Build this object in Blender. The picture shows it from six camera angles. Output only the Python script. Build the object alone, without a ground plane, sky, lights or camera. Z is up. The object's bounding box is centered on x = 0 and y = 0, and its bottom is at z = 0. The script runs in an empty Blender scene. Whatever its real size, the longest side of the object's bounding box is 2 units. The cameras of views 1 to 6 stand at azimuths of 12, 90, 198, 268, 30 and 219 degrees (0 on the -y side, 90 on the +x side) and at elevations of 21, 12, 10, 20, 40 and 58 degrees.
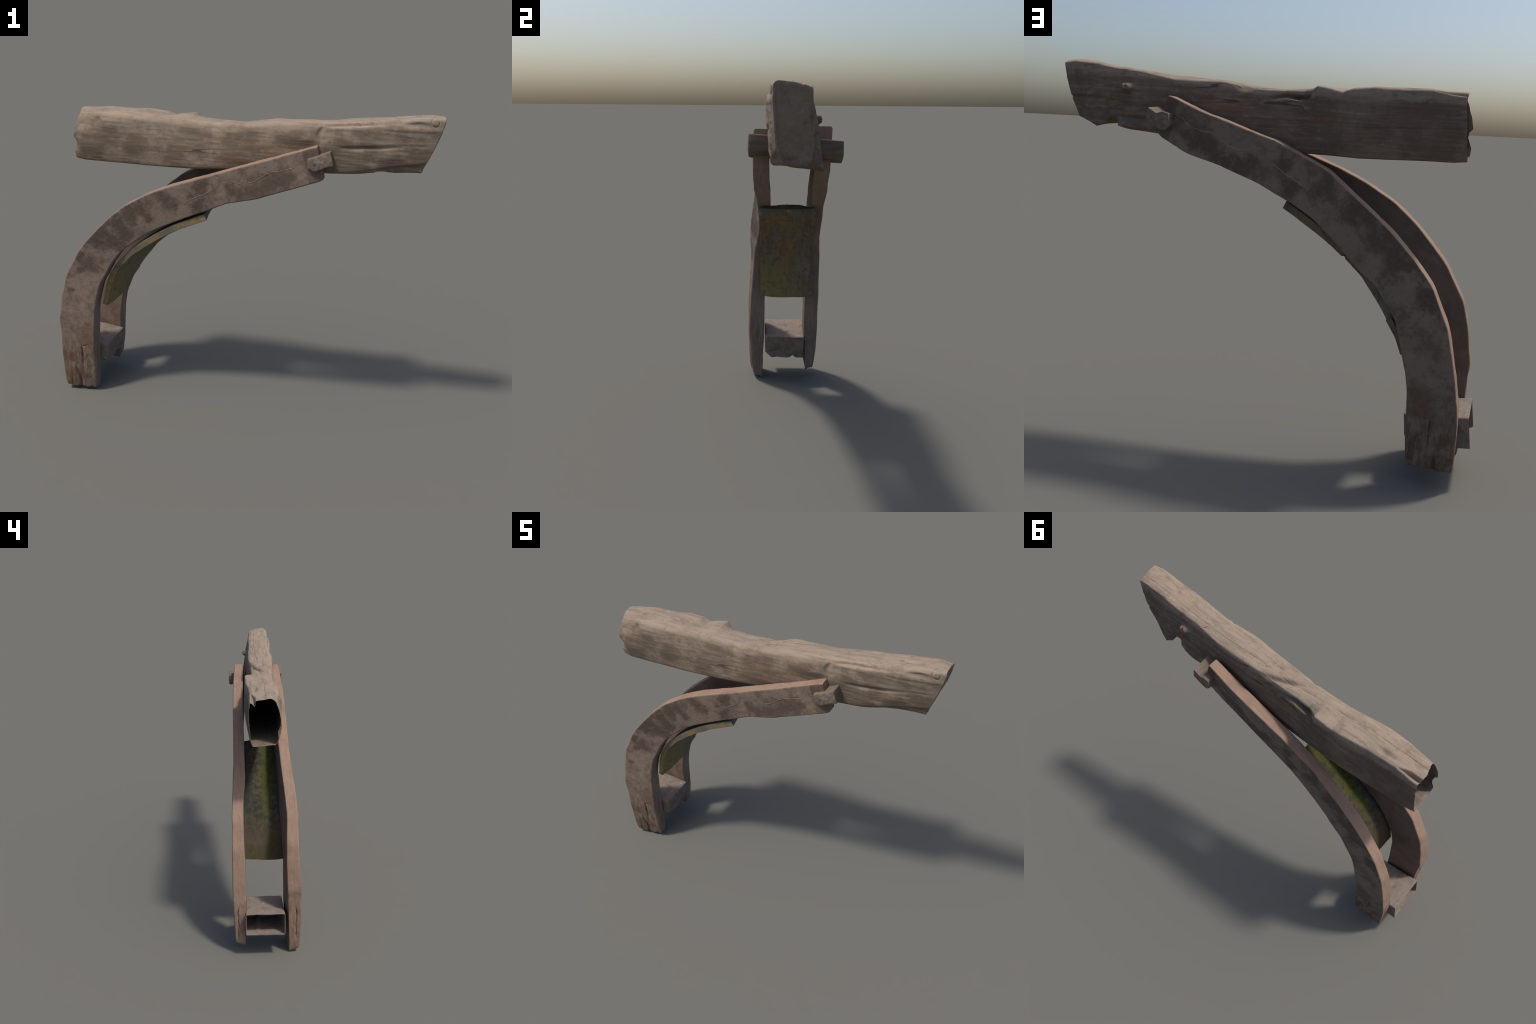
"""Weathered timber knee brace: a hollow old beam carried by two curved arms,
with a cross block at the foot, a mossy bent board and a through peg."""
import bpy, math
import numpy as np

# ------------------------------------------------------------------ helpers
def hash3(i, j, k, seed):
    n = (i * 374761393 + j * 668265263 + k * 2147483647 + seed * 974634777) & 0xFFFFFFFF
    n = ((n ^ (n >> 13)) * 1274126177) & 0xFFFFFFFF
    n = ((n ^ (n >> 16)) * 2246822519) & 0xFFFFFFFF
    return ((n ^ (n >> 15)) & 0xFFFF) / 65535.0

def vnoise(p, seed=0):
    """smooth value noise in -1..1, p is (...,3)"""
    f = np.floor(p); t = p - f; t = t * t * t * (t * (t * 6 - 15) + 10)
    i, j, k = [f[..., c].astype(np.int64) for c in range(3)]
    out = 0
    for a in (0, 1):
        for b in (0, 1):
            for c in (0, 1):
                w = (t[..., 0] if a else 1 - t[..., 0]) * (t[..., 1] if b else 1 - t[..., 1]) * (t[..., 2] if c else 1 - t[..., 2])
                out = out + w * hash3(i + a, j + b, k + c, seed)
    return out * 2 - 1

def fbm(p, scale, octaves=4, seed=0, gain=.5):
    q = np.asarray(p) * np.asarray(scale, float)
    amp, tot, out = 1.0, 0.0, 0
    for o in range(octaves):
        out = out + amp * vnoise(q, seed + 17 * o)
        tot += amp; amp *= gain; q = q * 2.03 + 11.3
    return out / tot

def smooth(e0, e1, x):
    t = np.clip((x - e0) / (e1 - e0), 0, 1)
    return t * t * (3 - 2 * t)

def gauss(x, c, s):
    return np.exp(-((x - c) / s) ** 2)

def curve(rows, x):
    """rows of control points (key, v1, v2 ...) interpolated at x"""
    r = np.array(sorted(rows), float)
    return [np.interp(x, r[:, 0], r[:, c]) for c in range(1, r.shape[1])]

def soften(a, n):
    """moving average along axis 0 that keeps both ends"""
    if n < 1:
        return a
    k = np.hanning(2 * n + 3)[1:-1]; k /= k.sum()
    pad = np.concatenate([2 * a[:1] - a[n:0:-1], a, 2 * a[-1:] - a[-2:-n - 2:-1]])
    return np.stack([np.convolve(pad[:, c], k, 'valid') for c in range(a.shape[1])], 1)

def rounded_ring(n_side, n_top, n_corner):
    """(a, b, face) round a unit square: front(a=0, b up), top(a up), back, bottom.
    a,b are returned for a zero radius plus unit corner offsets for rounding."""
    A, B, CA, CB, F = [], [], [], [], []
    corners = [((0, 0), (0, 1), n_side, 0), ((0, 1), (1, 1), n_top, 1), ((1, 1), (1, 0), n_side, 2), ((1, 0), (0, 0), n_top, 3)]
    for (p, q, n, face) in corners:
        p = np.array(p, float); q = np.array(q, float); d = q - p
        inward = np.array([d[1], -d[0]])
        for t in np.linspace(0, 1, n):          # straight run; ends pulled in by r
            u = 1 - 2 * t                        # +1 at start, -1 at end
            A.append(p + d * t); CA.append(d * u); CB.append((0, 0)); F.append(face)
        for c in range(1, n_corner + 1):         # corner at q
            th = math.pi / 2 * c / (n_corner + 1)
            nd = inward
            A.append(q); CA.append(-d * (1 - math.sin(th)) + nd * (1 - math.cos(th))); CB.append((0, 0))
            F.append(face if c <= n_corner / 2 else (face + 1) % 4)
    A = np.array(A); CA = np.array(CA)
    return A[:, 0], A[:, 1], CA[:, 0], CA[:, 1], np.array(F)

def grid_normals(P):
    ds = np.gradient(P, axis=0)
    dt = (np.roll(P, -1, 1) - np.roll(P, 1, 1)) / 2
    n = np.cross(dt, ds)
    return n / (np.linalg.norm(n, axis=2, keepdims=True) + 1e-12)

def cap_rings(ring, steps, power=1.0, relief=None):
    c = ring.mean(0)
    out = []
    for i in range(1, steps + 1):
        f = 1 - i / (steps + .0)
        f = max(f, 0.0) ** power
        out.append(c + (ring - c) * max(f, .004))
    return np.array(out)

def grid_faces(M, N, base=0):
    i = np.arange(M - 1)[:, None]; j = np.arange(N)[None, :]
    j2 = (j + 1) % N
    q = np.stack([base + i * N + j, base + i * N + j2, base + (i + 1) * N + j2, base + (i + 1) * N + j], -1)
    return q.reshape(-1, 4)

ROOT = None
def make_object(name, verts, quads, mats, mat_index=None, extra=None, angle=50, parent=None):
    me = bpy.data.meshes.new(name)
    faces = quads.tolist() + (extra or [])
    me.from_pydata(verts.tolist(), [], faces)
    me.validate(verbose=False)
    for m in mats:
        me.materials.append(m)
    if mat_index is not None:
        mi = np.zeros(len(me.polygons), np.int32); mi[:len(mat_index)] = mat_index
        me.polygons.foreach_set('material_index', mi)
    me.polygons.foreach_set('use_smooth', np.ones(len(me.polygons), bool))
    try:
        me.set_sharp_from_angle(angle=math.radians(angle))
    except Exception:
        pass
    me.update()
    ob = bpy.data.objects.new(name, me)
    bpy.context.scene.collection.objects.link(ob)
    ob.parent = parent or ROOT
    return ob

# ---------------------------------------------------------------- materials
class Nodes:
    """tiny node-graph writer"""
    def __init__(self, name):
        self.mat = bpy.data.materials.new(name); self.mat.use_nodes = True
        self.t = self.mat.node_tree; self.t.nodes.clear()
        self.out = self.t.nodes.new('ShaderNodeOutputMaterial')
        self.bsdf = self.t.nodes.new('ShaderNodeBsdfPrincipled')
        self.t.links.new(self.bsdf.outputs[0], self.out.inputs[0])
        self.bsdf.inputs['Specular IOR Level'].default_value = .2
        self.co = self.t.nodes.new('ShaderNodeTexCoord').outputs['Object']
    def put(self, sock, v):
        if isinstance(v, bpy.types.NodeSocket):
            self.t.links.new(v, sock)
        elif v is not None:
            if isinstance(v, (tuple, list)) and len(v) == 3 and len(sock.default_value) == 4:
                v = (*v, 1)
            sock.default_value = v
    def scaled(self, s, off=(0, 0, 0), rot=(0, 0, 0), vec=None):
        n = self.t.nodes.new('ShaderNodeMapping')
        self.put(n.inputs['Vector'], vec or self.co)
        n.inputs['Scale'].default_value = s; n.inputs['Location'].default_value = off; n.inputs['Rotation'].default_value = rot
        return n.outputs[0]
    def noise(self, vec, scale=1, detail=4, rough=.55, dist=0, color=False):
        n = self.t.nodes.new('ShaderNodeTexNoise')
        self.put(n.inputs['Vector'], vec)
        n.inputs['Scale'].default_value = scale; n.inputs['Detail'].default_value = detail
        n.inputs['Roughness'].default_value = rough; n.inputs['Distortion'].default_value = dist
        return n.outputs['Color' if color else 'Fac']
    def voronoi(self, vec, scale=1, feature='DISTANCE_TO_EDGE'):
        n = self.t.nodes.new('ShaderNodeTexVoronoi'); n.feature = feature
        self.put(n.inputs['Vector'], vec); n.inputs['Scale'].default_value = scale
        return n.outputs['Distance']
    def ramp(self, v, lo, hi, a=0., b=1.):
        n = self.t.nodes.new('ShaderNodeMapRange'); n.interpolation_type = 'SMOOTHSTEP'
        self.put(n.inputs['Value'], v)
        for k, x in zip(('From Min', 'From Max', 'To Min', 'To Max'), (lo, hi, a, b)):
            n.inputs[k].default_value = x
        return n.outputs[0]
    def math(self, op, a, b=0., c=None):
        n = self.t.nodes.new('ShaderNodeMath'); n.operation = op
        self.put(n.inputs[0], a); self.put(n.inputs[1], b)
        if c is not None: self.put(n.inputs[2], c)
        return n.outputs[0]
    def vmath(self, op, a, b):
        n = self.t.nodes.new('ShaderNodeVectorMath'); n.operation = op
        self.put(n.inputs[0], a); self.put(n.inputs[1], b)
        return n.outputs['Value' if op in ('DISTANCE', 'LENGTH', 'DOT_PRODUCT') else 'Vector']
    def mix(self, f, a, b, mode='MIX'):
        n = self.t.nodes.new('ShaderNodeMix'); n.data_type = 'RGBA'; n.blend_type = mode
        self.put(n.inputs[0], f); self.put(n.inputs[6], a); self.put(n.inputs[7], b)
        return n.outputs[2]
    def axes(self, vec=None):
        n = self.t.nodes.new('ShaderNodeSeparateXYZ'); self.put(n.inputs[0], vec or self.co)
        return n.outputs
    def lines(self, vec, width, detail=3, dist=0., keep=None):
        """thin wandering lines: the zero crossing of a noise"""
        n = self.noise(vec, 1, detail, .5, dist)
        d = self.math('ABSOLUTE', self.math('SUBTRACT', n, .5))
        m = self.ramp(d, width * .3, width, 1, 0)
        return self.math('MULTIPLY', m, keep) if keep is not None else m
    def spots(self, blobs, warp=.05, wscale=14., soft=.45):
        """ragged blotches round given places: max over (radius - distance) of a warped position"""
        w = self.noise(self.co, wscale, 5, .65, 0, True)
        w = self.vmath('SUBTRACT', w, (.5, .5, .5))
        s = self.t.nodes.new('ShaderNodeVectorMath'); s.operation = 'SCALE'
        self.put(s.inputs[0], w); s.inputs['Scale'].default_value = warp * 2
        q = self.vmath('ADD', self.co, s.outputs['Vector'])
        q = self.vmath('MULTIPLY', q, (1, 0, 1))
        best = None
        for (x, z, r) in blobs:
            d = self.vmath('DISTANCE', q, (x, 0, z))
            m = self.ramp(d, r * (1 - soft), r * (1 + soft), 1, 0)
            best = m if best is None else self.math('MAXIMUM', best, m)
        return best
    def finish(self, color, rough=.85, height=None, strength=.3, distance=.003):
        self.put(self.bsdf.inputs['Base Color'], color)
        self.put(self.bsdf.inputs['Roughness'], rough)
        if height is not None:
            b = self.t.nodes.new('ShaderNodeBump')
            b.inputs['Strength'].default_value = strength; b.inputs['Distance'].default_value = distance
            self.put(b.inputs['Height'], height); self.t.links.new(b.outputs[0], self.bsdf.inputs['Normal'])
        return self.mat

# broad dark stains on the beam cheeks (x, z, radius)
BEAM_STAINS = [(-.70, 1.53, .10), (-.78, 1.42, .08), (-.52, 1.46, .06), (-.24, 1.50, .09), (-.30, 1.40, .06), (.08, 1.60, .06), (.28, 1.60, .07),
               (.36, 1.52, .04), (.52, 1.50, .06), (.66, 1.52, .05), (.80, 1.44, .07), (.60, 1.41, .05), (.90, 1.50, .05), (.03, 1.44, .10)]

def beam_material(name='weathered_beam_wood', base=(.300, .230, .172), end=False):
    g = Nodes(name)
    tan, grey, dark, red = base, (.228, .182, .141), (.105, .080, .058), (.165, .090, .055)
    x, y, z = g.axes()
    fine = g.noise(g.scaled((5, 70, 70) if not end else (40, 40, 40)), 1, 5, .6, .4)
    streak = g.noise(g.scaled((3.6, 24, 24) if not end else (14, 14, 14), (3, 1, 0)), 1, 4, .6, 1.0)
    cloud = g.noise(g.scaled((5, 6.5, 6.5), (1.7, .3, 4)), 1, 5, .62, .2)
    c = g.mix(g.ramp(streak, .34, .70), tan, grey)
    blot = g.spots(BEAM_STAINS, .05, 12, .85) if not end else g.ramp(cloud, .5, .7)
    drop = g.math('SUBTRACT', z, g.math('MULTIPLY', g.math('MAXIMUM', x, 0.), .10))
    cheek = g.ramp(g.math('MULTIPLY_ADD', cloud, .06, drop), 1.612, 1.582)
    mott = g.noise(g.scaled((17, 22, 22), (2, 5, 1)), 1, 6, .72, .2)
    dirt = g.math('ADD', g.math('MULTIPLY', g.math('SUBTRACT', mott, .5), 1.3), g.math('MULTIPLY', g.math('SUBTRACT', cloud, .5), 1.6))
    dirt = g.math('ADD', dirt, g.math('MULTIPLY', g.math('MULTIPLY', blot, cheek), .45))
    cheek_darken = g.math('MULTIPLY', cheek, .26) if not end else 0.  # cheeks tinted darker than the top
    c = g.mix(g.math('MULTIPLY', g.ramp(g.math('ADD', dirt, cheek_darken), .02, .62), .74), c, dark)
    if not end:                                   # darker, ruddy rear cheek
        rear = g.math('MULTIPLY', g.math('MULTIPLY', g.ramp(g.math('MULTIPLY_ADD', mott, .03, y), .050, .068), cheek), .55)
        c = g.mix(rear, c, (.120, .074, .053))
    c = g.mix(g.math('MULTIPLY', g.ramp(fine, .45, .75), .38), c, (.34, .265, .195))
    c = g.mix(g.math('MULTIPLY', g.ramp(fine, .44, .22), .42), c, dark)
    speck = g.noise(g.scaled((34, 60, 60)), 1, 4, .7, .5)
    c = g.mix(g.math('MULTIPLY', g.ramp(speck, .47, .32), .38), c, dark)
    c = g.mix(g.math('MULTIPLY', g.ramp(speck, .56, .72), .25), c, (.36, .27, .19))
    # rusty heartwood showing on the cheeks, below the top edge
    zone = g.math('MULTIPLY', g.ramp(z, 1.57, 1.50, 0, 1), g.math('MULTIPLY', g.ramp(x, .45, .15, .25, 1), g.ramp(x, -.55, -.25, .35, 1)))
    rust = g.math('MULTIPLY', g.ramp(g.noise(g.scaled((6, 26, 26), (8, 2, 5)), 1, 5, .68, .5), .47, .66), zone)
    c = g.mix(g.math('MULTIPLY', rust, .70), c, red)
    keep = g.ramp(g.noise(g.scaled((2.5, 5, 5), (4, 7, 1)), 1, 2), .46, .60)
    crack = g.lines(g.scaled((.40, 13, 13), (5, 2, 9)), .004, 1, .0, keep)
    crack2 = g.lines(g.scaled((1.3, 38, 38), (1, 6, 3)), .010, 1, .0, g.ramp(cloud, .50, .60))
    cr = g.math('MAXIMUM', crack, g.math('MULTIPLY', crack2, .5))
    wander = g.math('MULTIPLY', g.math('SUBTRACT', g.noise(g.scaled((9, 9, 9)), 1, 2), .5), .008)
    mid = g.math('MULTIPLY_ADD', g.math('SINE', g.math('MULTIPLY', x, 3.1)), .012, .008)
    off = g.math('ABSOLUTE', g.math('SUBTRACT', g.math('ADD', y, wander), mid))
    check = g.math('MULTIPLY', g.ramp(off, .0004, .0014, 1, 0), g.ramp(z, 1.56, 1.58))
    check = g.math('MULTIPLY', check, g.ramp(g.noise(g.scaled((4, 1, 1), (2, 0, 0)), 1, 2), .42, .50))
    cr = g.math('MAXIMUM', cr, check)
    if not end:
        c = g.mix(g.math('MULTIPLY', cr, .75), c, (.055, .042, .034))
    h = g.math('SUBTRACT', g.math('MULTIPLY_ADD', streak, .8, g.math('MULTIPLY', fine, .8)), g.math('MULTIPLY', cr, .9))
    return g.finish(c, .86, h, .25, .003)

# dark stains on the arm cheeks (x, z, radius)
ARM_STAINS = [(-.155, 1.288, .034), (-.179, 1.195, .040), (-.338, 1.204, .042), (-.302, 1.182, .032), (.005, 1.294, .032), (.040, 1.263, .032),
              (-.475, 1.137, .052), (-.449, 1.093, .034), (-.611, 1.049, .052), (-.690, .986, .050), (-.540, 1.099, .048), (.207, 1.350, .044),
              (.254, 1.365, .044), (.300, 1.375, .024), (.115, 1.279, .030), (.162, 1.297, .024), (-.636, .941, .050), (-.716, .938, .042),
              (-.776, .798, .046), (-.828, .838, .030), (-.576, .987, .042), (-.884, .633, .016), (-.812, .759, .030)]

def arm_cheek_material():
    g = Nodes('arm_cheek_wood')
    pink, mid, dark = (.210, .158, .124), (.168, .125, .098), (.085, .061, .046)
    x, y, z = g.axes()
    mott = g.noise(g.co, 30, 7, .74, .3)
    cloud = g.noise(g.co, 9, 5, .6, .3)
    c = g.mix(g.ramp(cloud, .38, .66), pink, mid)
    st = g.spots([(x, z, r * 1.18) for x, z, r in ARM_STAINS], .040, 13, .98)
    rag = g.math('ADD', g.math('MULTIPLY', g.math('SUBTRACT', mott, .5), 1.5), g.math('MULTIPLY', g.math('SUBTRACT', cloud, .5), 1.0))
    mask = g.ramp(g.math('ADD', g.math('MULTIPLY', st, .85), rag), .12, .80)
    c = g.mix(g.math('MULTIPLY', mask, .86), c, dark)
    c = g.mix(g.math('MULTIPLY', g.ramp(g.math('MULTIPLY_ADD', cloud, .7, mott), .80, .98), .66), c, (.112, .083, .064))
    pit = g.noise(g.co, 75, 5, .7, .6)
    c = g.mix(g.math('MULTIPLY', g.ramp(pit, .52, .72), .30), c, (.26, .195, .150))
    c = g.mix(g.math('MULTIPLY', g.ramp(pit, .46, .30), .35), c, dark)
    # dark worn tongue end, with a sharp border
    tipx = g.math('MULTIPLY_ADD', z, .30, x)
    tip = g.ramp(tipx, .798, .806)
    c = g.mix(g.math('MULTIPLY', tip, .55), c, (.085, .055, .042))
    # weathered fibrous foot
    fib = g.noise(g.scaled((48, 48, 16)), 1, 6, .68, .8)
    foot = g.ramp(g.math('MULTIPLY_ADD', cloud, .28, z), .58, .38)
    fcol = g.mix(g.ramp(fib, .34, .64), (.082, .056, .040), (.205, .152, .113))
    c = g.mix(g.math('MULTIPLY', foot, .82), c, fcol)
    brown = g.spots([(-.785, .39, .045), (-.79, .33, .035), (-.87, .10, .05), (-.90, .22, .03)], .03, 22, .4)
    c = g.mix(g.math('MULTIPLY', brown, .55), c, (.115, .062, .036))
    h = g.math('ADD', g.math('MULTIPLY', mott, .5), g.math('MULTIPLY', fib, foot))
    return g.finish(c, .85, h, .35, .004)

def arm_edge_material(name='arm_edge_wood', a=(.290, .192, .140), b=(.245, .165, .122)):
    g = Nodes(name)
    grain = g.noise(g.scaled((9, 90, 9)), 1, 4, .6, .3)
    cloud = g.noise(g.co, 7, 4, .6)
    c = g.mix(g.ramp(grain, .35, .65), a, b)
    c = g.mix(g.math('MULTIPLY', g.ramp(cloud, .52, .72), .45), c, (.165, .110, .088))
    x, y, z = g.axes()
    foot = g.math('MULTIPLY', g.ramp(z, .50, .30), g.ramp(g.noise(g.scaled((40, 40, 12)), 1, 5, .65), .45, .65))
    c = g.mix(g.math('MULTIPLY', foot, .45), c, (.12, .078, .058))
    fl = g.math('MULTIPLY', g.ramp(g.noise(g.co, 60, 3), .68, .76), .5)
    c = g.mix(fl, c, (.11, .062, .050))
    return g.finish(c, .85, grain, .22, .003)

def arm_inner_material():
    g = Nodes('arm_inner_wood')
    grain = g.noise(g.scaled((7, 60, 7)), 1, 5, .6, 1.2)
    c = g.mix(g.ramp(grain, .35, .68), (.190, .132, .102), (.145, .102, .081))
    c = g.mix(g.math('MULTIPLY', g.ramp(g.noise(g.co, 8, 5, .6), .5, .7), .4), c, (.100, .073, .060))
    return g.finish(c, .85, grain, .25, .003)

def plain_wood(name, a, b, dark, scale=(12, 60, 12), light=None):
    g = Nodes(name)
    grain = g.noise(g.scaled(scale), 1, 5, .62, .5)
    cloud = g.noise(g.co, 16, 5, .65, .3)
    c = g.mix(g.ramp(grain, .35, .66), a, b)
    c = g.mix(g.math('MULTIPLY', g.ramp(cloud, .48, .66), .6), c, dark)
    if light:
        c = g.mix(g.math('MULTIPLY', g.ramp(g.noise(g.scaled((30, 90, 30), (3, 3, 3)), 1, 4, .6), .58, .74), .6), c, light)
    return g.finish(c, .85, g.math('ADD', grain, g.math('MULTIPLY', cloud, .6)), .3, .004)

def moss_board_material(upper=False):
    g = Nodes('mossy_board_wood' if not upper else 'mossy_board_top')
    grain = g.noise(g.scaled((7, 75, 7)), 1, 5, .6, .8)
    cloud = g.noise(g.scaled((6, 9, 6)), 1, 5, .65, .4)
    x, y, z = g.axes()
    c = g.mix(g.ramp(grain, .36, .66), (.190, .155, .108), (.120, .100, .076))
    gold = g.math('MULTIPLY', g.ramp(cloud, .44, .60), g.ramp(y, .11, -.03, .15, 1))
    c = g.mix(g.math('MULTIPLY', gold, .8 if not upper else .25), c, (.225, .155, .055))
    low = g.math('MULTIPLY', g.ramp(g.math('MULTIPLY_ADD', cloud, .5, z), 1.10, .86), g.ramp(y, .12, -.02, .2, 1))
    c = g.mix(g.math('MULTIPLY', low, .75 if not upper else .25), c, (.210, .180, .075))
    greyp = g.spots([(-.55, .72, .07), (-.47, .80, .05)], .04, 15, .5)
    c = g.mix(g.math('MULTIPLY', g.math('MULTIPLY', greyp, g.ramp(y, .02, .06)), .6), c, (.185, .178, .155))
    rim = g.math('MULTIPLY', g.ramp(x, -.16, -.135), .7)
    c = g.mix(rim, c, (.170, .172, .140))
    moss_n = g.noise(g.co, 30, 6, .7, .4)
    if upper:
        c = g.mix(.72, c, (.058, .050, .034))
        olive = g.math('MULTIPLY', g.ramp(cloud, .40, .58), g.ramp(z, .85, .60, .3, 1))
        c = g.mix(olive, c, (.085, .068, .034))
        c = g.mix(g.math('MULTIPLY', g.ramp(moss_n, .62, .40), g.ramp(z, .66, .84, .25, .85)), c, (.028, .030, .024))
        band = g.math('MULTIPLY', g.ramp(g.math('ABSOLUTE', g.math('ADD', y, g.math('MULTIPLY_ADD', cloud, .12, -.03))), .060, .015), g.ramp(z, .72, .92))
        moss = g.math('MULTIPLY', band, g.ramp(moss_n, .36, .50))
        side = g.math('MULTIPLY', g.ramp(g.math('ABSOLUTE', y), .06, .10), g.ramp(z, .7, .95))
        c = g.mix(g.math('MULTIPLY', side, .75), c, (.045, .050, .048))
        c = g.mix(g.math('MULTIPLY', moss, .80), c, (.060, .070, .010))
        cracks = g.ramp(g.voronoi(g.vmath('ADD', g.co, g.noise(g.co, 9, 3, .6, 0, True)), 22), .02, .0, 0, 1)
        c = g.mix(g.math('MULTIPLY', cracks, g.ramp(z, .80, .65, 0, .6)), c, (.045, .032, .018))
    else:
        c = g.mix(g.math('MULTIPLY', g.ramp(moss_n, .50, .36), .55), c, (.062, .054, .040))
        moss = g.math('MULTIPLY', g.ramp(moss_n, .60, .72), .5)
        c = g.mix(moss, c, (.180, .155, .060))
    return g.finish(c, .9, g.math('ADD', grain, moss_n), .4, .004)

# --------------------------------------------------------------------- root
ROOT = bpy.data.objects.new('timber_brace', None)
bpy.context.scene.collection.objects.link(ROOT)
ROOT['label'] = 'old weathered timber beam on two curved wooden arms'
ROOT['category'] = 'wooden brace'

# ---------------------------------------------------------------------- beam
# edge curves of the beam: x -> (y, z)
BEAM_FT = [(-.88, -.044, 1.600), (-.844, -.048, 1.605), (-.78, -.060, 1.602), (-.70, -.078, 1.600), (-.573, -.088, 1.600), (-.50, -.086, 1.597),
           (-.40, -.077, 1.594), (-.324, -.072, 1.593), (-.12, -.075, 1.592), (.07, -.087, 1.606), (.23, -.091, 1.624), (.403, -.088, 1.637),
           (.53, -.090, 1.640), (.68, -.103, 1.660), (.78, -.104, 1.670), (.88, -.094, 1.694), (.94, -.090, 1.702), (1.0, -.082, 1.702)]
BEAM_BT = [(-.88, .089, 1.581), (-.80, .090, 1.592), (-.725, .090, 1.604), (-.564, .090, 1.606), (-.494, .102, 1.608), (-.407, .105, 1.600),
           (-.361, .096, 1.585), (-.332, .100, 1.592), (-.285, .104, 1.602), (-.254, .104, 1.607), (-.225, .080, 1.592), (-.19, .060, 1.588),
           (-.10, .057, 1.585), (.046, .055, 1.593), (.194, .064, 1.615), (.412, .065, 1.618), (.561, .055, 1.647), (.728, .053, 1.664),
           (.806, .048, 1.678), (.938, .046, 1.689), (1.0, .042, 1.682)]
BEAM_BB = [(-.88, .073, 1.342), (-.823, .081, 1.335), (-.635, .091, 1.332), (-.439, .096, 1.330), (-.197, .095, 1.337), (.10, .090, 1.357),
           (.30, .086, 1.372), (.484, .084, 1.385), (.582, .088, 1.396), (.66, .080, 1.404), (.694, .074, 1.409), (.708, .070, 1.446),
           (.738, .070, 1.447), (.757, .086, 1.416), (.793, .099, 1.402), (.83, .088, 1.416), (.912, .050, 1.440), (1.0, .047, 1.442)]
BEAM_FB = [(-.88, -.056, 1.351), (-.826, -.068, 1.346), (-.64, -.075, 1.347), (-.461, -.080, 1.349), (-.219, -.078, 1.356), (.10, -.080, 1.373),
           (.454, -.083, 1.398), (.60, -.082, 1.408), (.68, -.076, 1.413), (.779, -.064, 1.422), (.911, -.058, 1.430), (1.0, -.056, 1.433)]
BEAM_BULGE_FRONT = [(-.9, .034), (-.75, .026), (-.5, .010), (-.25, .010), (.0, .010), (.3, .008), (.5, .010), (.8, .014), (.92, .012), (1.0, .006)]
BEAM_BULGE_BACK = [(-.9, .016), (-.5, .012), (-.2, .008), (.2, .006), (.6, .008), (1.0, .004)]
BEAM_CROWN = [(-.9, .010), (-.6, .014), (-.3, .012), (.0, .002), (.4, .010), (1.0, .006)]

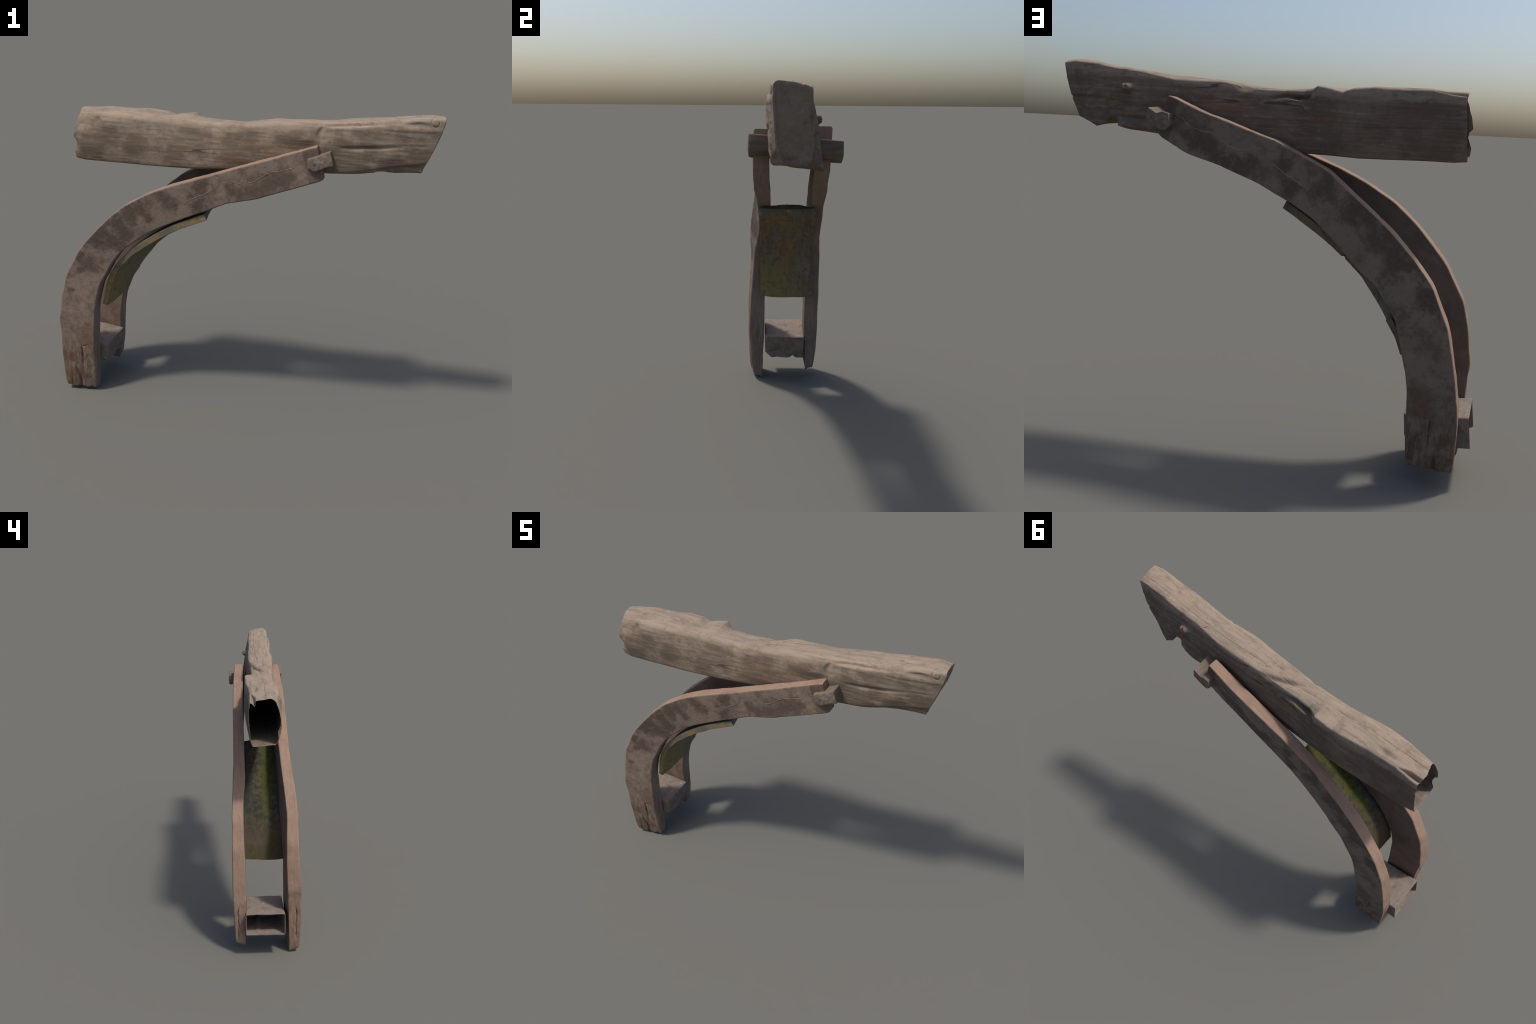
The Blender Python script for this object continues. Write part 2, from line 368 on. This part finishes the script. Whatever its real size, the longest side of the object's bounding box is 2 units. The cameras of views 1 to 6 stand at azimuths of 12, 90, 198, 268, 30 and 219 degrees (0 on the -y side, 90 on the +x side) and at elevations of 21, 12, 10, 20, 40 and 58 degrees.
def build_beam():
    a0, b0, ca, cb, face = rounded_ring(96, 54, 9)
    N = len(a0); M = 620
    s = np.linspace(0, 1, M)[:, None]
    # ragged open end and slanted sawn tip, as functions of place on the section
    x_open = np.where(face == 0, np.interp(b0, [0, .12, .30, .40, .46, .75, 1], [-.874, -.876, -.864, -.865, -.878, -.863, -.842]),
             np.where(face == 1, np.interp(a0, [0, .25, .6, 1], [-.842, -.852, -.858, -.852]),
             np.where(face == 2, np.interp(b0, [0, 1], [-.874, -.852]), -.874)))
    x_open = x_open + .003 * fbm(np.stack([a0, b0, 0 * a0], 1), 9, 3, 5)
    x_tip = np.interp(b0, [0, .1, .4, .6, .85, 1], [.916, .926, .956, .973, .990, .998])
    x = x_open[None] + (x_tip - x_open)[None] * s

    def surface(x, radius, detail):
        FT, BT, BB, FB = [np.stack(curve(r, x), -1) for r in (BEAM_FT, BEAM_BT, BEAM_BB, BEAM_FB)]
        w = np.linalg.norm(BT - FT, axis=-1); h = np.linalg.norm(FT - FB, axis=-1)
        top_soft = np.where(a0 > .5, .55, np.where(b0 > .5, 1.7, 1.0))[None]
        a = a0 + ca * radius * top_soft / w; b = b0 + cb * radius * top_soft / h
        a = a[..., None]; b = b[..., None]
        yz = (1 - a) * (1 - b) * FB + (1 - a) * b * FT + a * b * BT + a * (1 - b) * BB
        y = yz[..., 0]; z = yz[..., 1]; a = a[..., 0]; b = b[..., 0]
        (bf,), (bb,), (cr,) = curve(BEAM_BULGE_FRONT, x), curve(BEAM_BULGE_BACK, x), curve(BEAM_CROWN, x)
        hump = 4 * b * (1 - b)
        y = y - bf * hump * (1 - a) + bb * hump * a
        z = z + cr * 4 * a * (1 - a) * smooth(.5, 1, b)
        y = y - .003 * (1 - a) + .001 * a; z = z + .0045 * b - .0025 * (1 - b)
        P = np.stack([x, y, z], -1)
        if not detail:
            return P
        n = grid_normals(P)
        n = -n if n[M // 2, 48, 1] > 0 else n
        fr = smooth(.25, .02, a) ; bk = smooth(.75, .98, a); tp = smooth(.8, .99, b); bt = smooth(.2, .01, b)
        cheek = (face == 0)[None]; back = (face == 2)[None]; top = (face == 1)[None]
        d = .0040 * fbm(P, (3.0, 11, 11), 3, 3) + .0009 * fbm(P, (8, 60, 60), 3, 9)
        # ---- front cheek
        seam = .414 + .006 * np.sin(z * 90) + .010 * fbm(P, 25, 2, 77)
        lump = gauss(x, .31, .11) * gauss(z, 1.585, .055) * smooth(seam + .012, seam - .004, x)
        d += fr * .010 * lump
        d += fr * (-.004) * gauss(x, seam + .014, .014) * smooth(1.53, 1.60, z)
        d += fr * smooth(.42, .5, x) * .0032 * fbm(P, (3.5, 18, 26), 3, 21)
        line = 1.428 + (x - .66) * .19                      # undercut along the lower edge towards the tip
        d += fr * (-.011) * smooth(.97, .86, x) * smooth(.60, .74, x) * smooth(line + .010, line - .008, z)
        d += fr * (-.008) * gauss(z, 1.535 + (x - .6) * .10, .010) * smooth(.47, .6, x) * smooth(.86, .7, x)
        d += fr * (-.012) * gauss(z, 1.640 + (x - .55) * .12, .008) * smooth(.43, .5, x) * smooth(.78, .6, x)
        d += fr * (-.009) * gauss(z, 1.668, .012) * gauss(x, .86, .06)
        ring = np.hypot((x - .955), (z - 1.684))              # cut knot beside the tip
        d += fr * (.0015 * gauss(ring, 0, .015) - .0028 * gauss(ring + .006 * fbm(P, 45, 2, 88), .020, .003))
        d += fr * (-.010) * gauss(x, -.735, .020) * gauss(z, 1.565, .013)
        d += fr * .009 * gauss(x, -.63, .075) * gauss(z, 1.545, .04)
        d += fr * (-.014) * gauss(x, -.872, .020) * gauss(z, 1.425, .028)
        d += fr * (-.006) * gauss(x, -.12, .02) * gauss(z, 1.575, .02)
        # ---- back cheek
        xs = -.036 + (1.552 - z) * 1.3 + .02 * fbm(P, 30, 3, 91); lip = 1.556 - .008 * smooth(-.10, -.22, x) + .004 * fbm(P, 40, 3, 92)
        step = smooth(-.262, -.185, x) * smooth(xs + .03, xs - .01, x) * smooth(lip + .006, lip - .004, z)
        d += bk * .017 * step * (.45 + .55 * smooth(-.05, -.14, x)) * np.clip((z - 1.35) / .19, 0, 1)
        d += bk * (-.006) * gauss(x, .02, .06) * gauss(z, 1.53, .022)
        d += bk * (-.024) * gauss(z, 1.570 + .005 * np.sin(x * 45) - .06 * (x + .2), .010) * smooth(-.232, -.195, x) * smooth(.02, -.16, x) * (1 + .5 * fbm(P, 40, 3, 90))
        kn = np.hypot((x - .651) * (np.where(x < .651, .55, 1.)), z - 1.578)
        d += bk * .028 * np.exp(-(kn / .021) ** 4) * (1 + .6 * fbm(P, 60, 3, 93))
        d += bk * (-.012) * gauss(z, 1.445, .012) * smooth(.45, .6, x) * smooth(.72, .66, x)
        d += bk * .010 * gauss(x, .60, .08) * gauss(z, 1.412, .022)
        d += bk * (-.007) * gauss(z, 1.515 + .02 * np.sin(x * 9), .006) * smooth(.50, .62, x)
        d += bk * (-.003) * gauss(z, 1.455 - (x + .6) * .03, .0025) * smooth(-.25, -.5, x)
        d += bk * .004 * fbm(P, (4, 20, 20), 3, 31)
        # ---- top: diagonal trough, splits and the open check at the back corner
        tr_y = .028 + (x - .02) * .38
        d += tp * (-.027) * gauss(y, tr_y, .014) * gauss(x, .02, .095)
        d += tp * (-.012) * gauss(y, .055, .014) * gauss(x, -.64, .04)
        cy = .050 + .10 * (x + .72) * .3 + .004 * fbm(np.stack([x * 6, 0 * x, 0 * x], -1), 1, 2, 4)
        d += tp * (-.0022) * gauss(y, .008 + .012 * np.sin(x * 3.1), .0025)
        split = smooth(-.715, -.80, x)
        sy = .083 - .012 * split
        d += tp * (-.030) * split * gauss(y, sy, .003 + .007 * split)
        d += tp * (-.005) * gauss(x, -.80, .03) * gauss(y, .02, .018)
        d += tp * .004 * fbm(P, (6, 22, 22), 3, 41)
        return P + n * d[..., None]

    outer = surface(x, .012, True)
    # hollow inside: same loft, pulled in, closed near the tip
    inner = outer[::6].copy()
    c = inner.mean(1, keepdims=True)
    wall = np.interp(np.linspace(0, 1, len(inner)), [0, .08, 1], [.0025, .004, .004])[:, None, None]
    off = inner - c; off[..., 0] = 0
    inner = inner - off / (np.linalg.norm(off, axis=-1, keepdims=True) + 1e-9) * wall
    keep = int(len(inner) * .98)
    inner = inner[:keep]
    # rounded sawn tip: last rows pulled in, then capped with a slightly rough end grain
    cap = cap_rings(outer[-1], 30)
    cap[:, :, 0] += (.0035 * fbm(cap, 34, 4, 51) + .004 * fbm(cap, 9, 2, 52)) * np.linspace(0.1, 1, 30).clip(0, .3)[:, None] / .3
    cap[:3, :, 0] += np.array([.003, .004, .0045])[:, None]
    icap = cap_rings(inner[-1], 4)
    rim = (outer[0] * .5 + inner[0] * .5)[None]; rim[..., 0] -= .001
    full = np.concatenate([icap[::-1], inner[::-1], rim, outer, cap])
    verts = full.reshape(-1, 3)
    quads = grid_faces(len(full), N)
    row = np.arange(len(full) - 1)[:, None] + 0 * np.arange(N)[None]
    mi = np.where(row >= len(full) - len(cap) - 1, 1, 0)
    mi = np.where(row < len(icap) + len(inner) - 1, 2, mi).reshape(-1)
    return make_object('beam', verts, quads[:, ::-1], [beam_material(), beam_material('beam_end_grain', (.215, .170, .140), True),
                       plain_wood('beam_hollow_wood', (.20, .155, .125), (.16, .125, .10), (.10, .08, .065))], mi, angle=65)

# ---------------------------------------------------------------------- arms
# stations from the tongue at the beam down to the foot: outer-curve edge, inner-curve edge
# (x, z, y of the outer cheek, y of the inner cheek)
ARM_FRONT = [
    ((.420, 1.537, -.154, -.096), (.461, 1.378, -.157, -.095)), ((.25, 1.476, -.160, -.104), (.292, 1.312, -.159, -.093)),
    ((.099, 1.423, -.166, -.107), (.141, 1.253, -.157, -.088)), ((-.12, 1.343, -.166, -.104), (-.021, 1.209, -.154, -.086)),
    ((-.22, 1.306, -.164, -.102), (-.113, 1.164, -.148, -.084)), ((-.318, 1.271, -.163, -.100), (-.21, 1.120, -.145, -.085)),
    ((-.448, 1.212, -.163, -.101), (-.30, 1.077, -.142, -.087)), ((-.575, 1.137, -.167, -.105), (-.40, 1.028, -.141, -.088)),
    ((-.678, 1.045, -.181, -.115), (-.483, .977, -.139, -.090)), ((-.75, .964, -.190, -.122), (-.599, .881, -.150, -.094)),
    ((-.817, .884, -.196, -.128), (-.647, .815, -.166, -.097)), ((-.906, .724, -.193, -.122), (-.722, .674, -.176, -.105)),
    ((-.939, .59, -.198, -.120), (-.751, .542, -.185, -.112)), ((-.959, .443, -.209, -.125), (-.754, .467, -.192, -.110)),
    ((-.952, .402, -.209, -.127), (-.758, .400, -.194, -.111)), ((-.951, .255, -.209, -.131), (-.761, .301, -.195, -.112)),
    ((-.948, .125, -.203, -.134), (-.761, .147, -.185, -.118)), ((-.940, .018, -.197, -.137), (-.770, .010, -.170, -.121))]
ARM_BACK = [
    ((.395, 1.549, .162, .105), (.445, 1.376, .153, .091)), ((.243, 1.487, .171, .106), (.301, 1.303, .156, .095)),
    ((.102, 1.444, .177, .112), (.147, 1.265, .169, .102)), ((-.046, 1.397, .179, .115), (-.028, 1.204, .179, .113)),
    ((-.11, 1.38, .180, .116), (-.07, 1.185, .179, .116)), ((-.176, 1.347, .181, .117), (-.11, 1.165, .178, .118)),
    ((-.333, 1.275, .182, .119), (-.20, 1.122, .180, .122)), ((-.417, 1.206, .184, .119), (-.291, 1.070, .186, .126)),
    ((-.522, 1.123, .186, .119), (-.37, .998, .184, .128)), ((-.626, 1.036, .192, .118), (-.439, .932, .182, .130)),
    ((-.733, .926, .199, .133), (-.502, .872, .188, .131)), ((-.798, .845, .203, .134), (-.571, .823, .194, .134)),
    ((-.869, .686, .205, .134), (-.662, .690, .202, .133)), ((-.895, .582, .206, .129), (-.69, .590, .203, .130)),
    ((-.917, .478, .207, .128), (-.72, .480, .204, .128)), ((-.937, .357, .205, .128), (-.735, .380, .203, .128)),
    ((-.943, .281, .203, .131), (-.738, .290, .201, .129)), ((-.943, .188, .199, .133), (-.742, .190, .196, .130)),
    ((-.940, .070, .194, .135), (-.753, .068, .181, .141))]

# wandering edge of the flaked skin on the tongue: distance from its end -> height across the cheek
FLAKE = np.array([(.0, .66), (.062, .661), (.093, .69), (.138, .594), (.192, .614), (.245, .663), (.292, .593), (.335, .505), (.382, .512), (.42, .562),
                  (.457, .741), (.495, .747), (.545, .53), (.608, .494), (.674, .488), (.71, .469), (.74, .435)])

def build_arm(stations, front, foot_tilt, mats, seed):
    S = np.array([[*t, *b] for t, b in stations], float)
    mid = (S[:, [0, 1]] + S[:, [4, 5]]) / 2
    L = np.concatenate([[0], np.cumsum(np.linalg.norm(np.diff(mid, axis=0), axis=1))])
    M = 520
    l = np.linspace(0, L[-1], M)
    C = np.stack([np.interp(l, L, S[:, c]) for c in range(8)], 1)
    C = soften(C, 9)
    sg = -1.0 if front else 1.0
    TO = np.stack([C[:, 0], C[:, 2], C[:, 1]], 1); TI = np.stack([C[:, 0], C[:, 3], C[:, 1]], 1)
    BO = np.stack([C[:, 4], C[:, 6], C[:, 5]], 1); BI = np.stack([C[:, 4], C[:, 7], C[:, 5]], 1)
    a0, b0, ca, cb, face = rounded_ring(70, 26, 5)     # a: 0 outer cheek .. 1 inner cheek ; b: 0 inner curve .. 1 outer curve
    N = len(a0)
    w = np.linalg.norm(TO - TI, axis=1)[:, None]; h = np.linalg.norm(TO - BO, axis=1)[:, None]
    r = .0055
    a = (a0[None] + ca[None] * r / w)[..., None]; b = (b0[None] + cb[None] * r / h)[..., None]
    P = (1 - a) * b * TO[:, None] + a * b * TI[:, None] + (1 - a) * (1 - b) * BO[:, None] + a * (1 - b) * BI[:, None]
    n = grid_normals(P)
    if front:
        n = -n
    n = -n if (n[M // 2, 30, 1] * sg) < 0 else n
    b_ = b[..., 0]; a_ = a[..., 0]
    x, y, z = P[..., 0], P[..., 1], P[..., 2]
    Q = np.stack([x, np.abs(y) * 1.0, z], -1)
    lm = l[:, None] + 0 * b_
    low = smooth(.50, .22, z)
    out = smooth(.3, .05, a_); inn = smooth(.7, .95, a_)
    d = .0018 + .0022 * fbm(Q, 9, 3, seed) + .0010 * fbm(Q, 45, 3, seed + 3)
    d += low * (.0028 * fbm(Q, (34, 34, 7), 4, seed + 7))
    # checks in the foot: a long split running up from the end grain, a short cross break above it
    gx = -.862 + .010 * np.sin(z * 30) if front else -.862
    d += out * (-.013) * gauss(x, gx, .008) * smooth(.20, .06, z)
    d += out * (-.006) * gauss(x, -.905, .006) * smooth(.12, .03, z)
    d += out * (-.008) * gauss(x, -.833 + .02 * (z - .3) + .012 * fbm(Q, 30, 3, seed + 35), .004) * smooth(.33, .27, z) * smooth(.12, .2, z)
    d += out * (-.006) * gauss(z, .298 + .010 * fbm(Q, 60, 3, seed + 33), .003) * smooth(-.835, -.82, x) * smooth(-.3, .3, fbm(Q, 50, 2, seed + 34))
    edge = smooth(.8, .97, b_)                               # slit on the outer curve
    ym = np.abs(y)
    d += edge * (-.012) * (.4 + .6 * smooth(-.2, .4, fbm(Q, (20, 20, 30), 2, seed + 40))) * gauss(ym, .178 + .006 * fbm(Q, (5, 5, 25), 3, seed + 41), .0030) * smooth(.34, .29, z) * smooth(.10, .15, z)
    # flaked upper skin: a shallow step below a wandering line on the tongue
    flake = np.interp(lm, FLAKE[:, 0], FLAKE[:, 1]) + .02 * fbm(np.stack([lm * 40, 0 * lm, 0 * lm], -1), 1, 2, seed + 50)
    d += out * .0012 * smooth(flake - .03, flake + .03, b_) * smooth(.02, .06, lm) * smooth(.75, .66, lm)
    P = P + n * d[..., None]
    # ends: small rounded arrises and ragged grain
    k = 6
    for e, rows in ((0, range(k)), (M - 1, range(M - 1, M - 1 - k, -1))):
        for q, rr in enumerate(rows):
            c = P[rr].mean(0)
            f = 1 - .045 * (1 - q / k) ** 2
            P[rr] = c + (P[rr] - c) * f
    rag = smooth(.06, 0, L[-1] - lm) * (.006 * fbm(np.stack([a_ * 2, b_ * 6, 0 * a_], -1), 1.6, 3, seed + 20))
    P[..., 2] += rag
    P[..., 2] += smooth(.10, 0, L[-1] - lm) * foot_tilt * (a_ - .5)
    cap0 = cap_rings(P[0], 8); cap1 = cap_rings(P[-1], 10)
    cap1[:, :, 2] += .005 * fbm(cap1, 60, 3, seed + 5) * np.linspace(.3, 1, 10)[:, None]
    full = np.concatenate([cap0[::-1], P, cap1])
    full[..., 2] = np.maximum(full[..., 2], .0)
    quads = grid_faces(len(full), N)
    fi = np.tile(face[None], (len(full) - 1, 1))
    mi = np.where(fi == 0, 0, np.where(fi == 2, 2, np.where(fi == 3, 3, 1)))
    mi[:8] = 1; mi[-10:] = 1
    if front:
        quads = quads[:, ::-1]
    ob = make_object('curved_arm', full.reshape(-1, 3), quads, mats, mi.reshape(-1), angle=60)

    # pale raised lip of the flaked skin, hugging the cheek
    lip = []
    for (s0, s1) in ((.055, .495), (.55, .74)):
        ls = np.linspace(s0, s1, int((s1 - s0) * 300))
        path = []
        for q in ls:
            row = int(np.argmin(abs(l - q)))
            fl = flake[row, 0]
            col = int(np.argmin(np.where(face == 0, abs(b0 - fl), 9)))
            path.append(P[row, col])
        path = soften(np.array(path), 2)
        lip.append(path)
    V, F = [], []
    for path in lip:
        m = len(path); K = 6
        tang = np.gradient(path, axis=0); tang /= np.linalg.norm(tang, axis=1, keepdims=True)
        nn = np.array([0, sg, 0.]); side = np.cross(tang, nn); side /= np.linalg.norm(side, axis=1, keepdims=True)
        rad = .0015 * np.sin(np.linspace(.05, math.pi - .05, m)) ** .4 * (1 + .8 * fbm(path, 60, 2, seed + 9))
        rings = np.stack([path + side * (rad * math.cos(t))[:, None] + nn * (rad * .55 * math.sin(t))[:, None] for t in np.linspace(0, 2 * math.pi, K, endpoint=False)], 1)
        base = sum(len(v) for v in V)
        V.append(rings.reshape(-1, 3)); F.append(grid_faces(m, K, base))
    make_object('flake_lip', np.concatenate(V), np.concatenate(F)[:, ::-1] if front else np.concatenate(F),
                [plain_wood('flake_lip_wood', (.34, .26, .185), (.28, .21, .15), (.18, .135, .10))], parent=ob, angle=80)
    return ob

# ------------------------------------------------------------------- board
# lower face of the bent board along its front and its back edge (x, z)
BOARD_FRONT = [(-.126, 1.100), (-.26, 1.042), (-.305, 1.019), (-.383, .972), (-.46, .920), (-.535, .862), (-.61, .785), (-.65, .722), (-.675, .655), (-.702, .537)]
BOARD_BACK = [(-.140, 1.100), (-.246, 1.036), (-.317, .990), (-.362, .957), (-.415, .915), (-.496, .843), (-.585, .725), (-.660, .612), (-.688, .541)]

def build_board():
    M = 260
    def profile(pts):
        pts = np.array(pts); L = np.concatenate([[0], np.cumsum(np.linalg.norm(np.diff(pts, axis=0), axis=1))])
        l = np.linspace(0, L[-1], M)
        return soften(np.stack([np.interp(l, L, pts[:, c]) for c in range(2)], 1), 8), l
    (edge_f, l), (edge_b, _) = profile(BOARD_FRONT), profile(BOARD_BACK)
    low = (edge_f + edge_b) / 2
    tan = np.gradient(low, axis=0); tan /= np.linalg.norm(tan, axis=1, keepdims=True)
    nor = np.stack([tan[:, 1], -tan[:, 0]], 1)              # towards the outside of the bend
    nor *= np.sign(nor[:1, 1:2] + 1e-9)
    a0, b0, ca, cb, face = rounded_ring(10, 90, 3)          # a across, b through the thickness
    N = len(a0)
    u = l / l[-1]
    y0 = np.interp(u, [0, .5, 1], [-.137, -.135, -.133])
    # chipped far edge
    y1 = np.interp(u, [0, .40, .405, .41, .415, .43, .80, .805, .81, 1], [.141, .144, .144, .122, .122, .136, .150, .150, .164, .167])
    th = np.interp(u, [0, .5, 1], [.036, .034, .026])
    a = a0[None] + ca[None] * .003 / .28; b = b0[None] + cb[None] * .003 / .034
    y = y0[:, None] + (y1 - y0)[:, None] * a
    arch = np.interp(u, [0, .3, .7, 1], [.020, .014, .006, .0])[:, None] * 4 * a * (1 - a)
    t = b * th[:, None] + arch
    Q = np.stack([l[:, None] + 0 * y, y, b * .1 + 0 * y], -1)
    t = t + .0025 * fbm(Q, (6, 12, 3), 3, 61) + .0012 * fbm(Q, (10, 90, 3), 3, 63)
    across = (y + .135) / .285
    skew = edge_f[:, None] + (edge_b - edge_f)[:, None] * across[..., None]
    X = skew[..., 0] + nor[:, 0][:, None] * t
    Zc = skew[..., 1] + nor[:, 1][:, None] * t
    P = np.stack([X, y, Zc], -1)
    # bowed lower end
    end = smooth(.9, 1, u)[:, None]
    P[..., 2] -= end * .012 * 4 * a * (1 - a)
    P[..., 2] += .003 * (end + smooth(.08, 0, u)[:, None]) * fbm(np.stack([y * 20, 0 * y, 0 * y], -1), 1, 3, 66)
    full = np.concatenate([cap_rings(P[0], 5)[::-1], P, cap_rings(P[-1], 5)])
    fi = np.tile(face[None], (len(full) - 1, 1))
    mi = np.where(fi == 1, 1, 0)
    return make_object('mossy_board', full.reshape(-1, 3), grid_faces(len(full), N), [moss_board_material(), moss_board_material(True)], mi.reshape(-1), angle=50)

# ------------------------------------------------------------- cross block
def build_block():
    a0, b0, ca, cb, face = rounded_ring(46, 70, 5)          # a across y, b up ; lofted along x
    N = len(a0); M = 90
    s = np.linspace(0, 1, M)[:, None]
    x_far = np.interp(b0, [0, 1], [-1.0, -.985]); x_near = np.interp(b0, [0, .25, 1], [-.742, -.730, -.722])
    def surf(s, r, detail):
        x = x_far + (x_near - x_far) * s
        y0 = -.108 + .004 * s; y1 = .133 - .006 * s
        zb = .167 - .028 * s; zt = .304 - .029 * s
        a = a0 + ca * r / .24; b = b0 + cb * r / .135
        y = y0 + (y1 - y0) * a; z = zb + (zt - zb) * b
        P = np.stack([x + 0 * y, y, z], -1)
        if detail:
            n = grid_normals(P)
            n = n if n[M // 2, int(46 * .5), 1] < 0 else -n
            d = .0016 * fbm(P, (16, 40, 16), 4, 71) + .0025 * fbm(P, 14, 2, 72)
            bot = smooth(.3, .0, b)
            d += bot * s * (-.016 * gauss(y, .060, .014) - .004 * gauss(y, -.03, .02))
            P = P + n * d[..., None]
            P[..., 2] += bot * s * .034 * np.clip((-.066 - y) / .038, 0, 1)      # broken lower corner
        return P
    outer = surf(s, .010, True)
    inner = outer[:M - 1:3].copy()
    c = inner.mean(1, keepdims=True); off = inner - c
    inner[..., 1] = c[..., 1] + off[..., 1] * (1 - .007 / .24); inner[..., 2] = c[..., 2] + off[..., 2] * (1 - .007 / .135)
    cap = cap_rings(outer[-1], 20)
    cap[..., 0] += .005 * fbm(cap, 26, 4, 73) * np.linspace(0, 1, 20).clip(0, .3)[:, None] / .3
    cap[0, :, 0] += .003
    full = np.concatenate([cap_rings(inner[-1], 4)[::-1], inner[::-1], outer, cap])
    row = np.arange(len(full) - 1)[:, None] + 0 * np.arange(N)[None]
    mi = np.where(row >= len(full) - 21, 1, 0).reshape(-1)
    side = plain_wood('block_wood', (.225, .180, .150), (.185, .148, .124), (.125, .095, .078), (70, 14, 50), (.36, .31, .26))
    end = plain_wood('block_end_wood', (.215, .172, .135), (.165, .132, .104), (.095, .075, .058), (26, 26, 26))
    return make_object('cross_block', full.reshape(-1, 3), grid_faces(len(full), N)[:, ::-1], [side, end], mi, angle=50)

# ------------------------------------------------------------------- peg
PEG_FRONT = [(.378, 1.478), (.432, 1.499), (.450, 1.507), (.486, 1.521), (.511, 1.457), (.466, 1.443), (.428, 1.422), (.410, 1.421), (.383, 1.437)]
PEG_BACK = [(.373, 1.471), (.404, 1.478), (.432, 1.470), (.474, 1.494), (.482, 1.437), (.445, 1.415), (.405, 1.398), (.388, 1.398), (.368, 1.416)]

def build_peg():
    def ring(poly, r=.006, per=16):
        p = np.array(poly); q = np.roll(p, -1, 0)
        t = np.linspace(0, 1, per, endpoint=False)[None, :, None]
        v = (p[:, None] + (q - p)[:, None] * t).reshape(-1, 2)
        k = np.hanning(7)[1:-1]; k /= k.sum(); e = len(k) // 2
        pad = np.concatenate([v[-e:], v, v[:e]])
        return np.stack([np.convolve(pad[:, c], k, 'valid') for c in range(2)], 1)
    A, B = ring(PEG_FRONT), ring(PEG_BACK)
    M = 120; s = np.linspace(0, 1, M)[:, None]
    y_a, y_b = -.176, .203
    xz = A[None] + (B - A)[None] * s[..., None]
    P = np.stack([xz[..., 0], y_a + (y_b - y_a) * s + 0 * xz[..., 0], xz[..., 1]], -1)
    c = P.mean(1, keepdims=True)
    off = P - c; off[..., 1] = 0
    P = P + off * (.03 * fbm(P, (18, 5, 18), 3, 81))[..., None]
    for q in range(4):                                       # worn ends
        f = 1 - .035 * (1 - q / 4) ** 2
        for rr in (q, M - 1 - q):
            m = P[rr].mean(0); P[rr] = m + (P[rr] - m) * f
    c0, c1 = cap_rings(P[0], 12), cap_rings(P[-1], 12)
    ramp = np.linspace(0.2, 1, 12)[:, None]
    c0[..., 1] += (.006 * fbm(c0, 45, 3, 83) - .004) * ramp
    c1[..., 1] += (.006 * fbm(c1, 45, 3, 84) + .003) * ramp
    full = np.concatenate([c0[::-1], P, c1]); N = P.shape[1]
    row = np.arange(len(full) - 1)[:, None] + 0 * np.arange(N)[None]
    mi = np.where((row < 12) | (row >= len(full) - 13), 1, 0).reshape(-1)
    g = Nodes('peg_wood')
    grain = g.noise(g.scaled((60, 8, 60)), 1, 5, .6, .4)
    col = g.mix(g.ramp(grain, .35, .66), (.185, .140, .115), (.140, .104, .085))
    green = g.math('MULTIPLY', g.ramp(g.noise(g.co, 22, 4, .6), .42, .6), .35)
    col = g.mix(green, col, (.14, .125, .060))
    side = g.finish(col, .85, grain, .3, .004)
    end = plain_wood('peg_end_grain', (.205, .163, .128), (.150, .118, .092), (.085, .066, .052), (50, 50, 50), (.31, .26, .21))
    return make_object('peg', full.reshape(-1, 3), grid_faces(len(full), N), [side, end], mi, angle=50)

build_beam()
arm_mats = [arm_cheek_material(), arm_edge_material(), arm_inner_material(), arm_edge_material('arm_belly_wood', (.235, .178, .145), (.190, .145, .120))]
build_arm(ARM_FRONT, True, -.018, arm_mats, 101)
build_arm(ARM_BACK, False, -.018, arm_mats, 101)
build_board()
build_block()
build_peg()

# outward normals on every closed part
import bmesh
for ob in bpy.data.objects:
    if ob.type == 'MESH':
        bm = bmesh.new(); bm.from_mesh(ob.data)
        bmesh.ops.recalc_face_normals(bm, faces=bm.faces)
        bm.to_mesh(ob.data); bm.free(); ob.data.update()
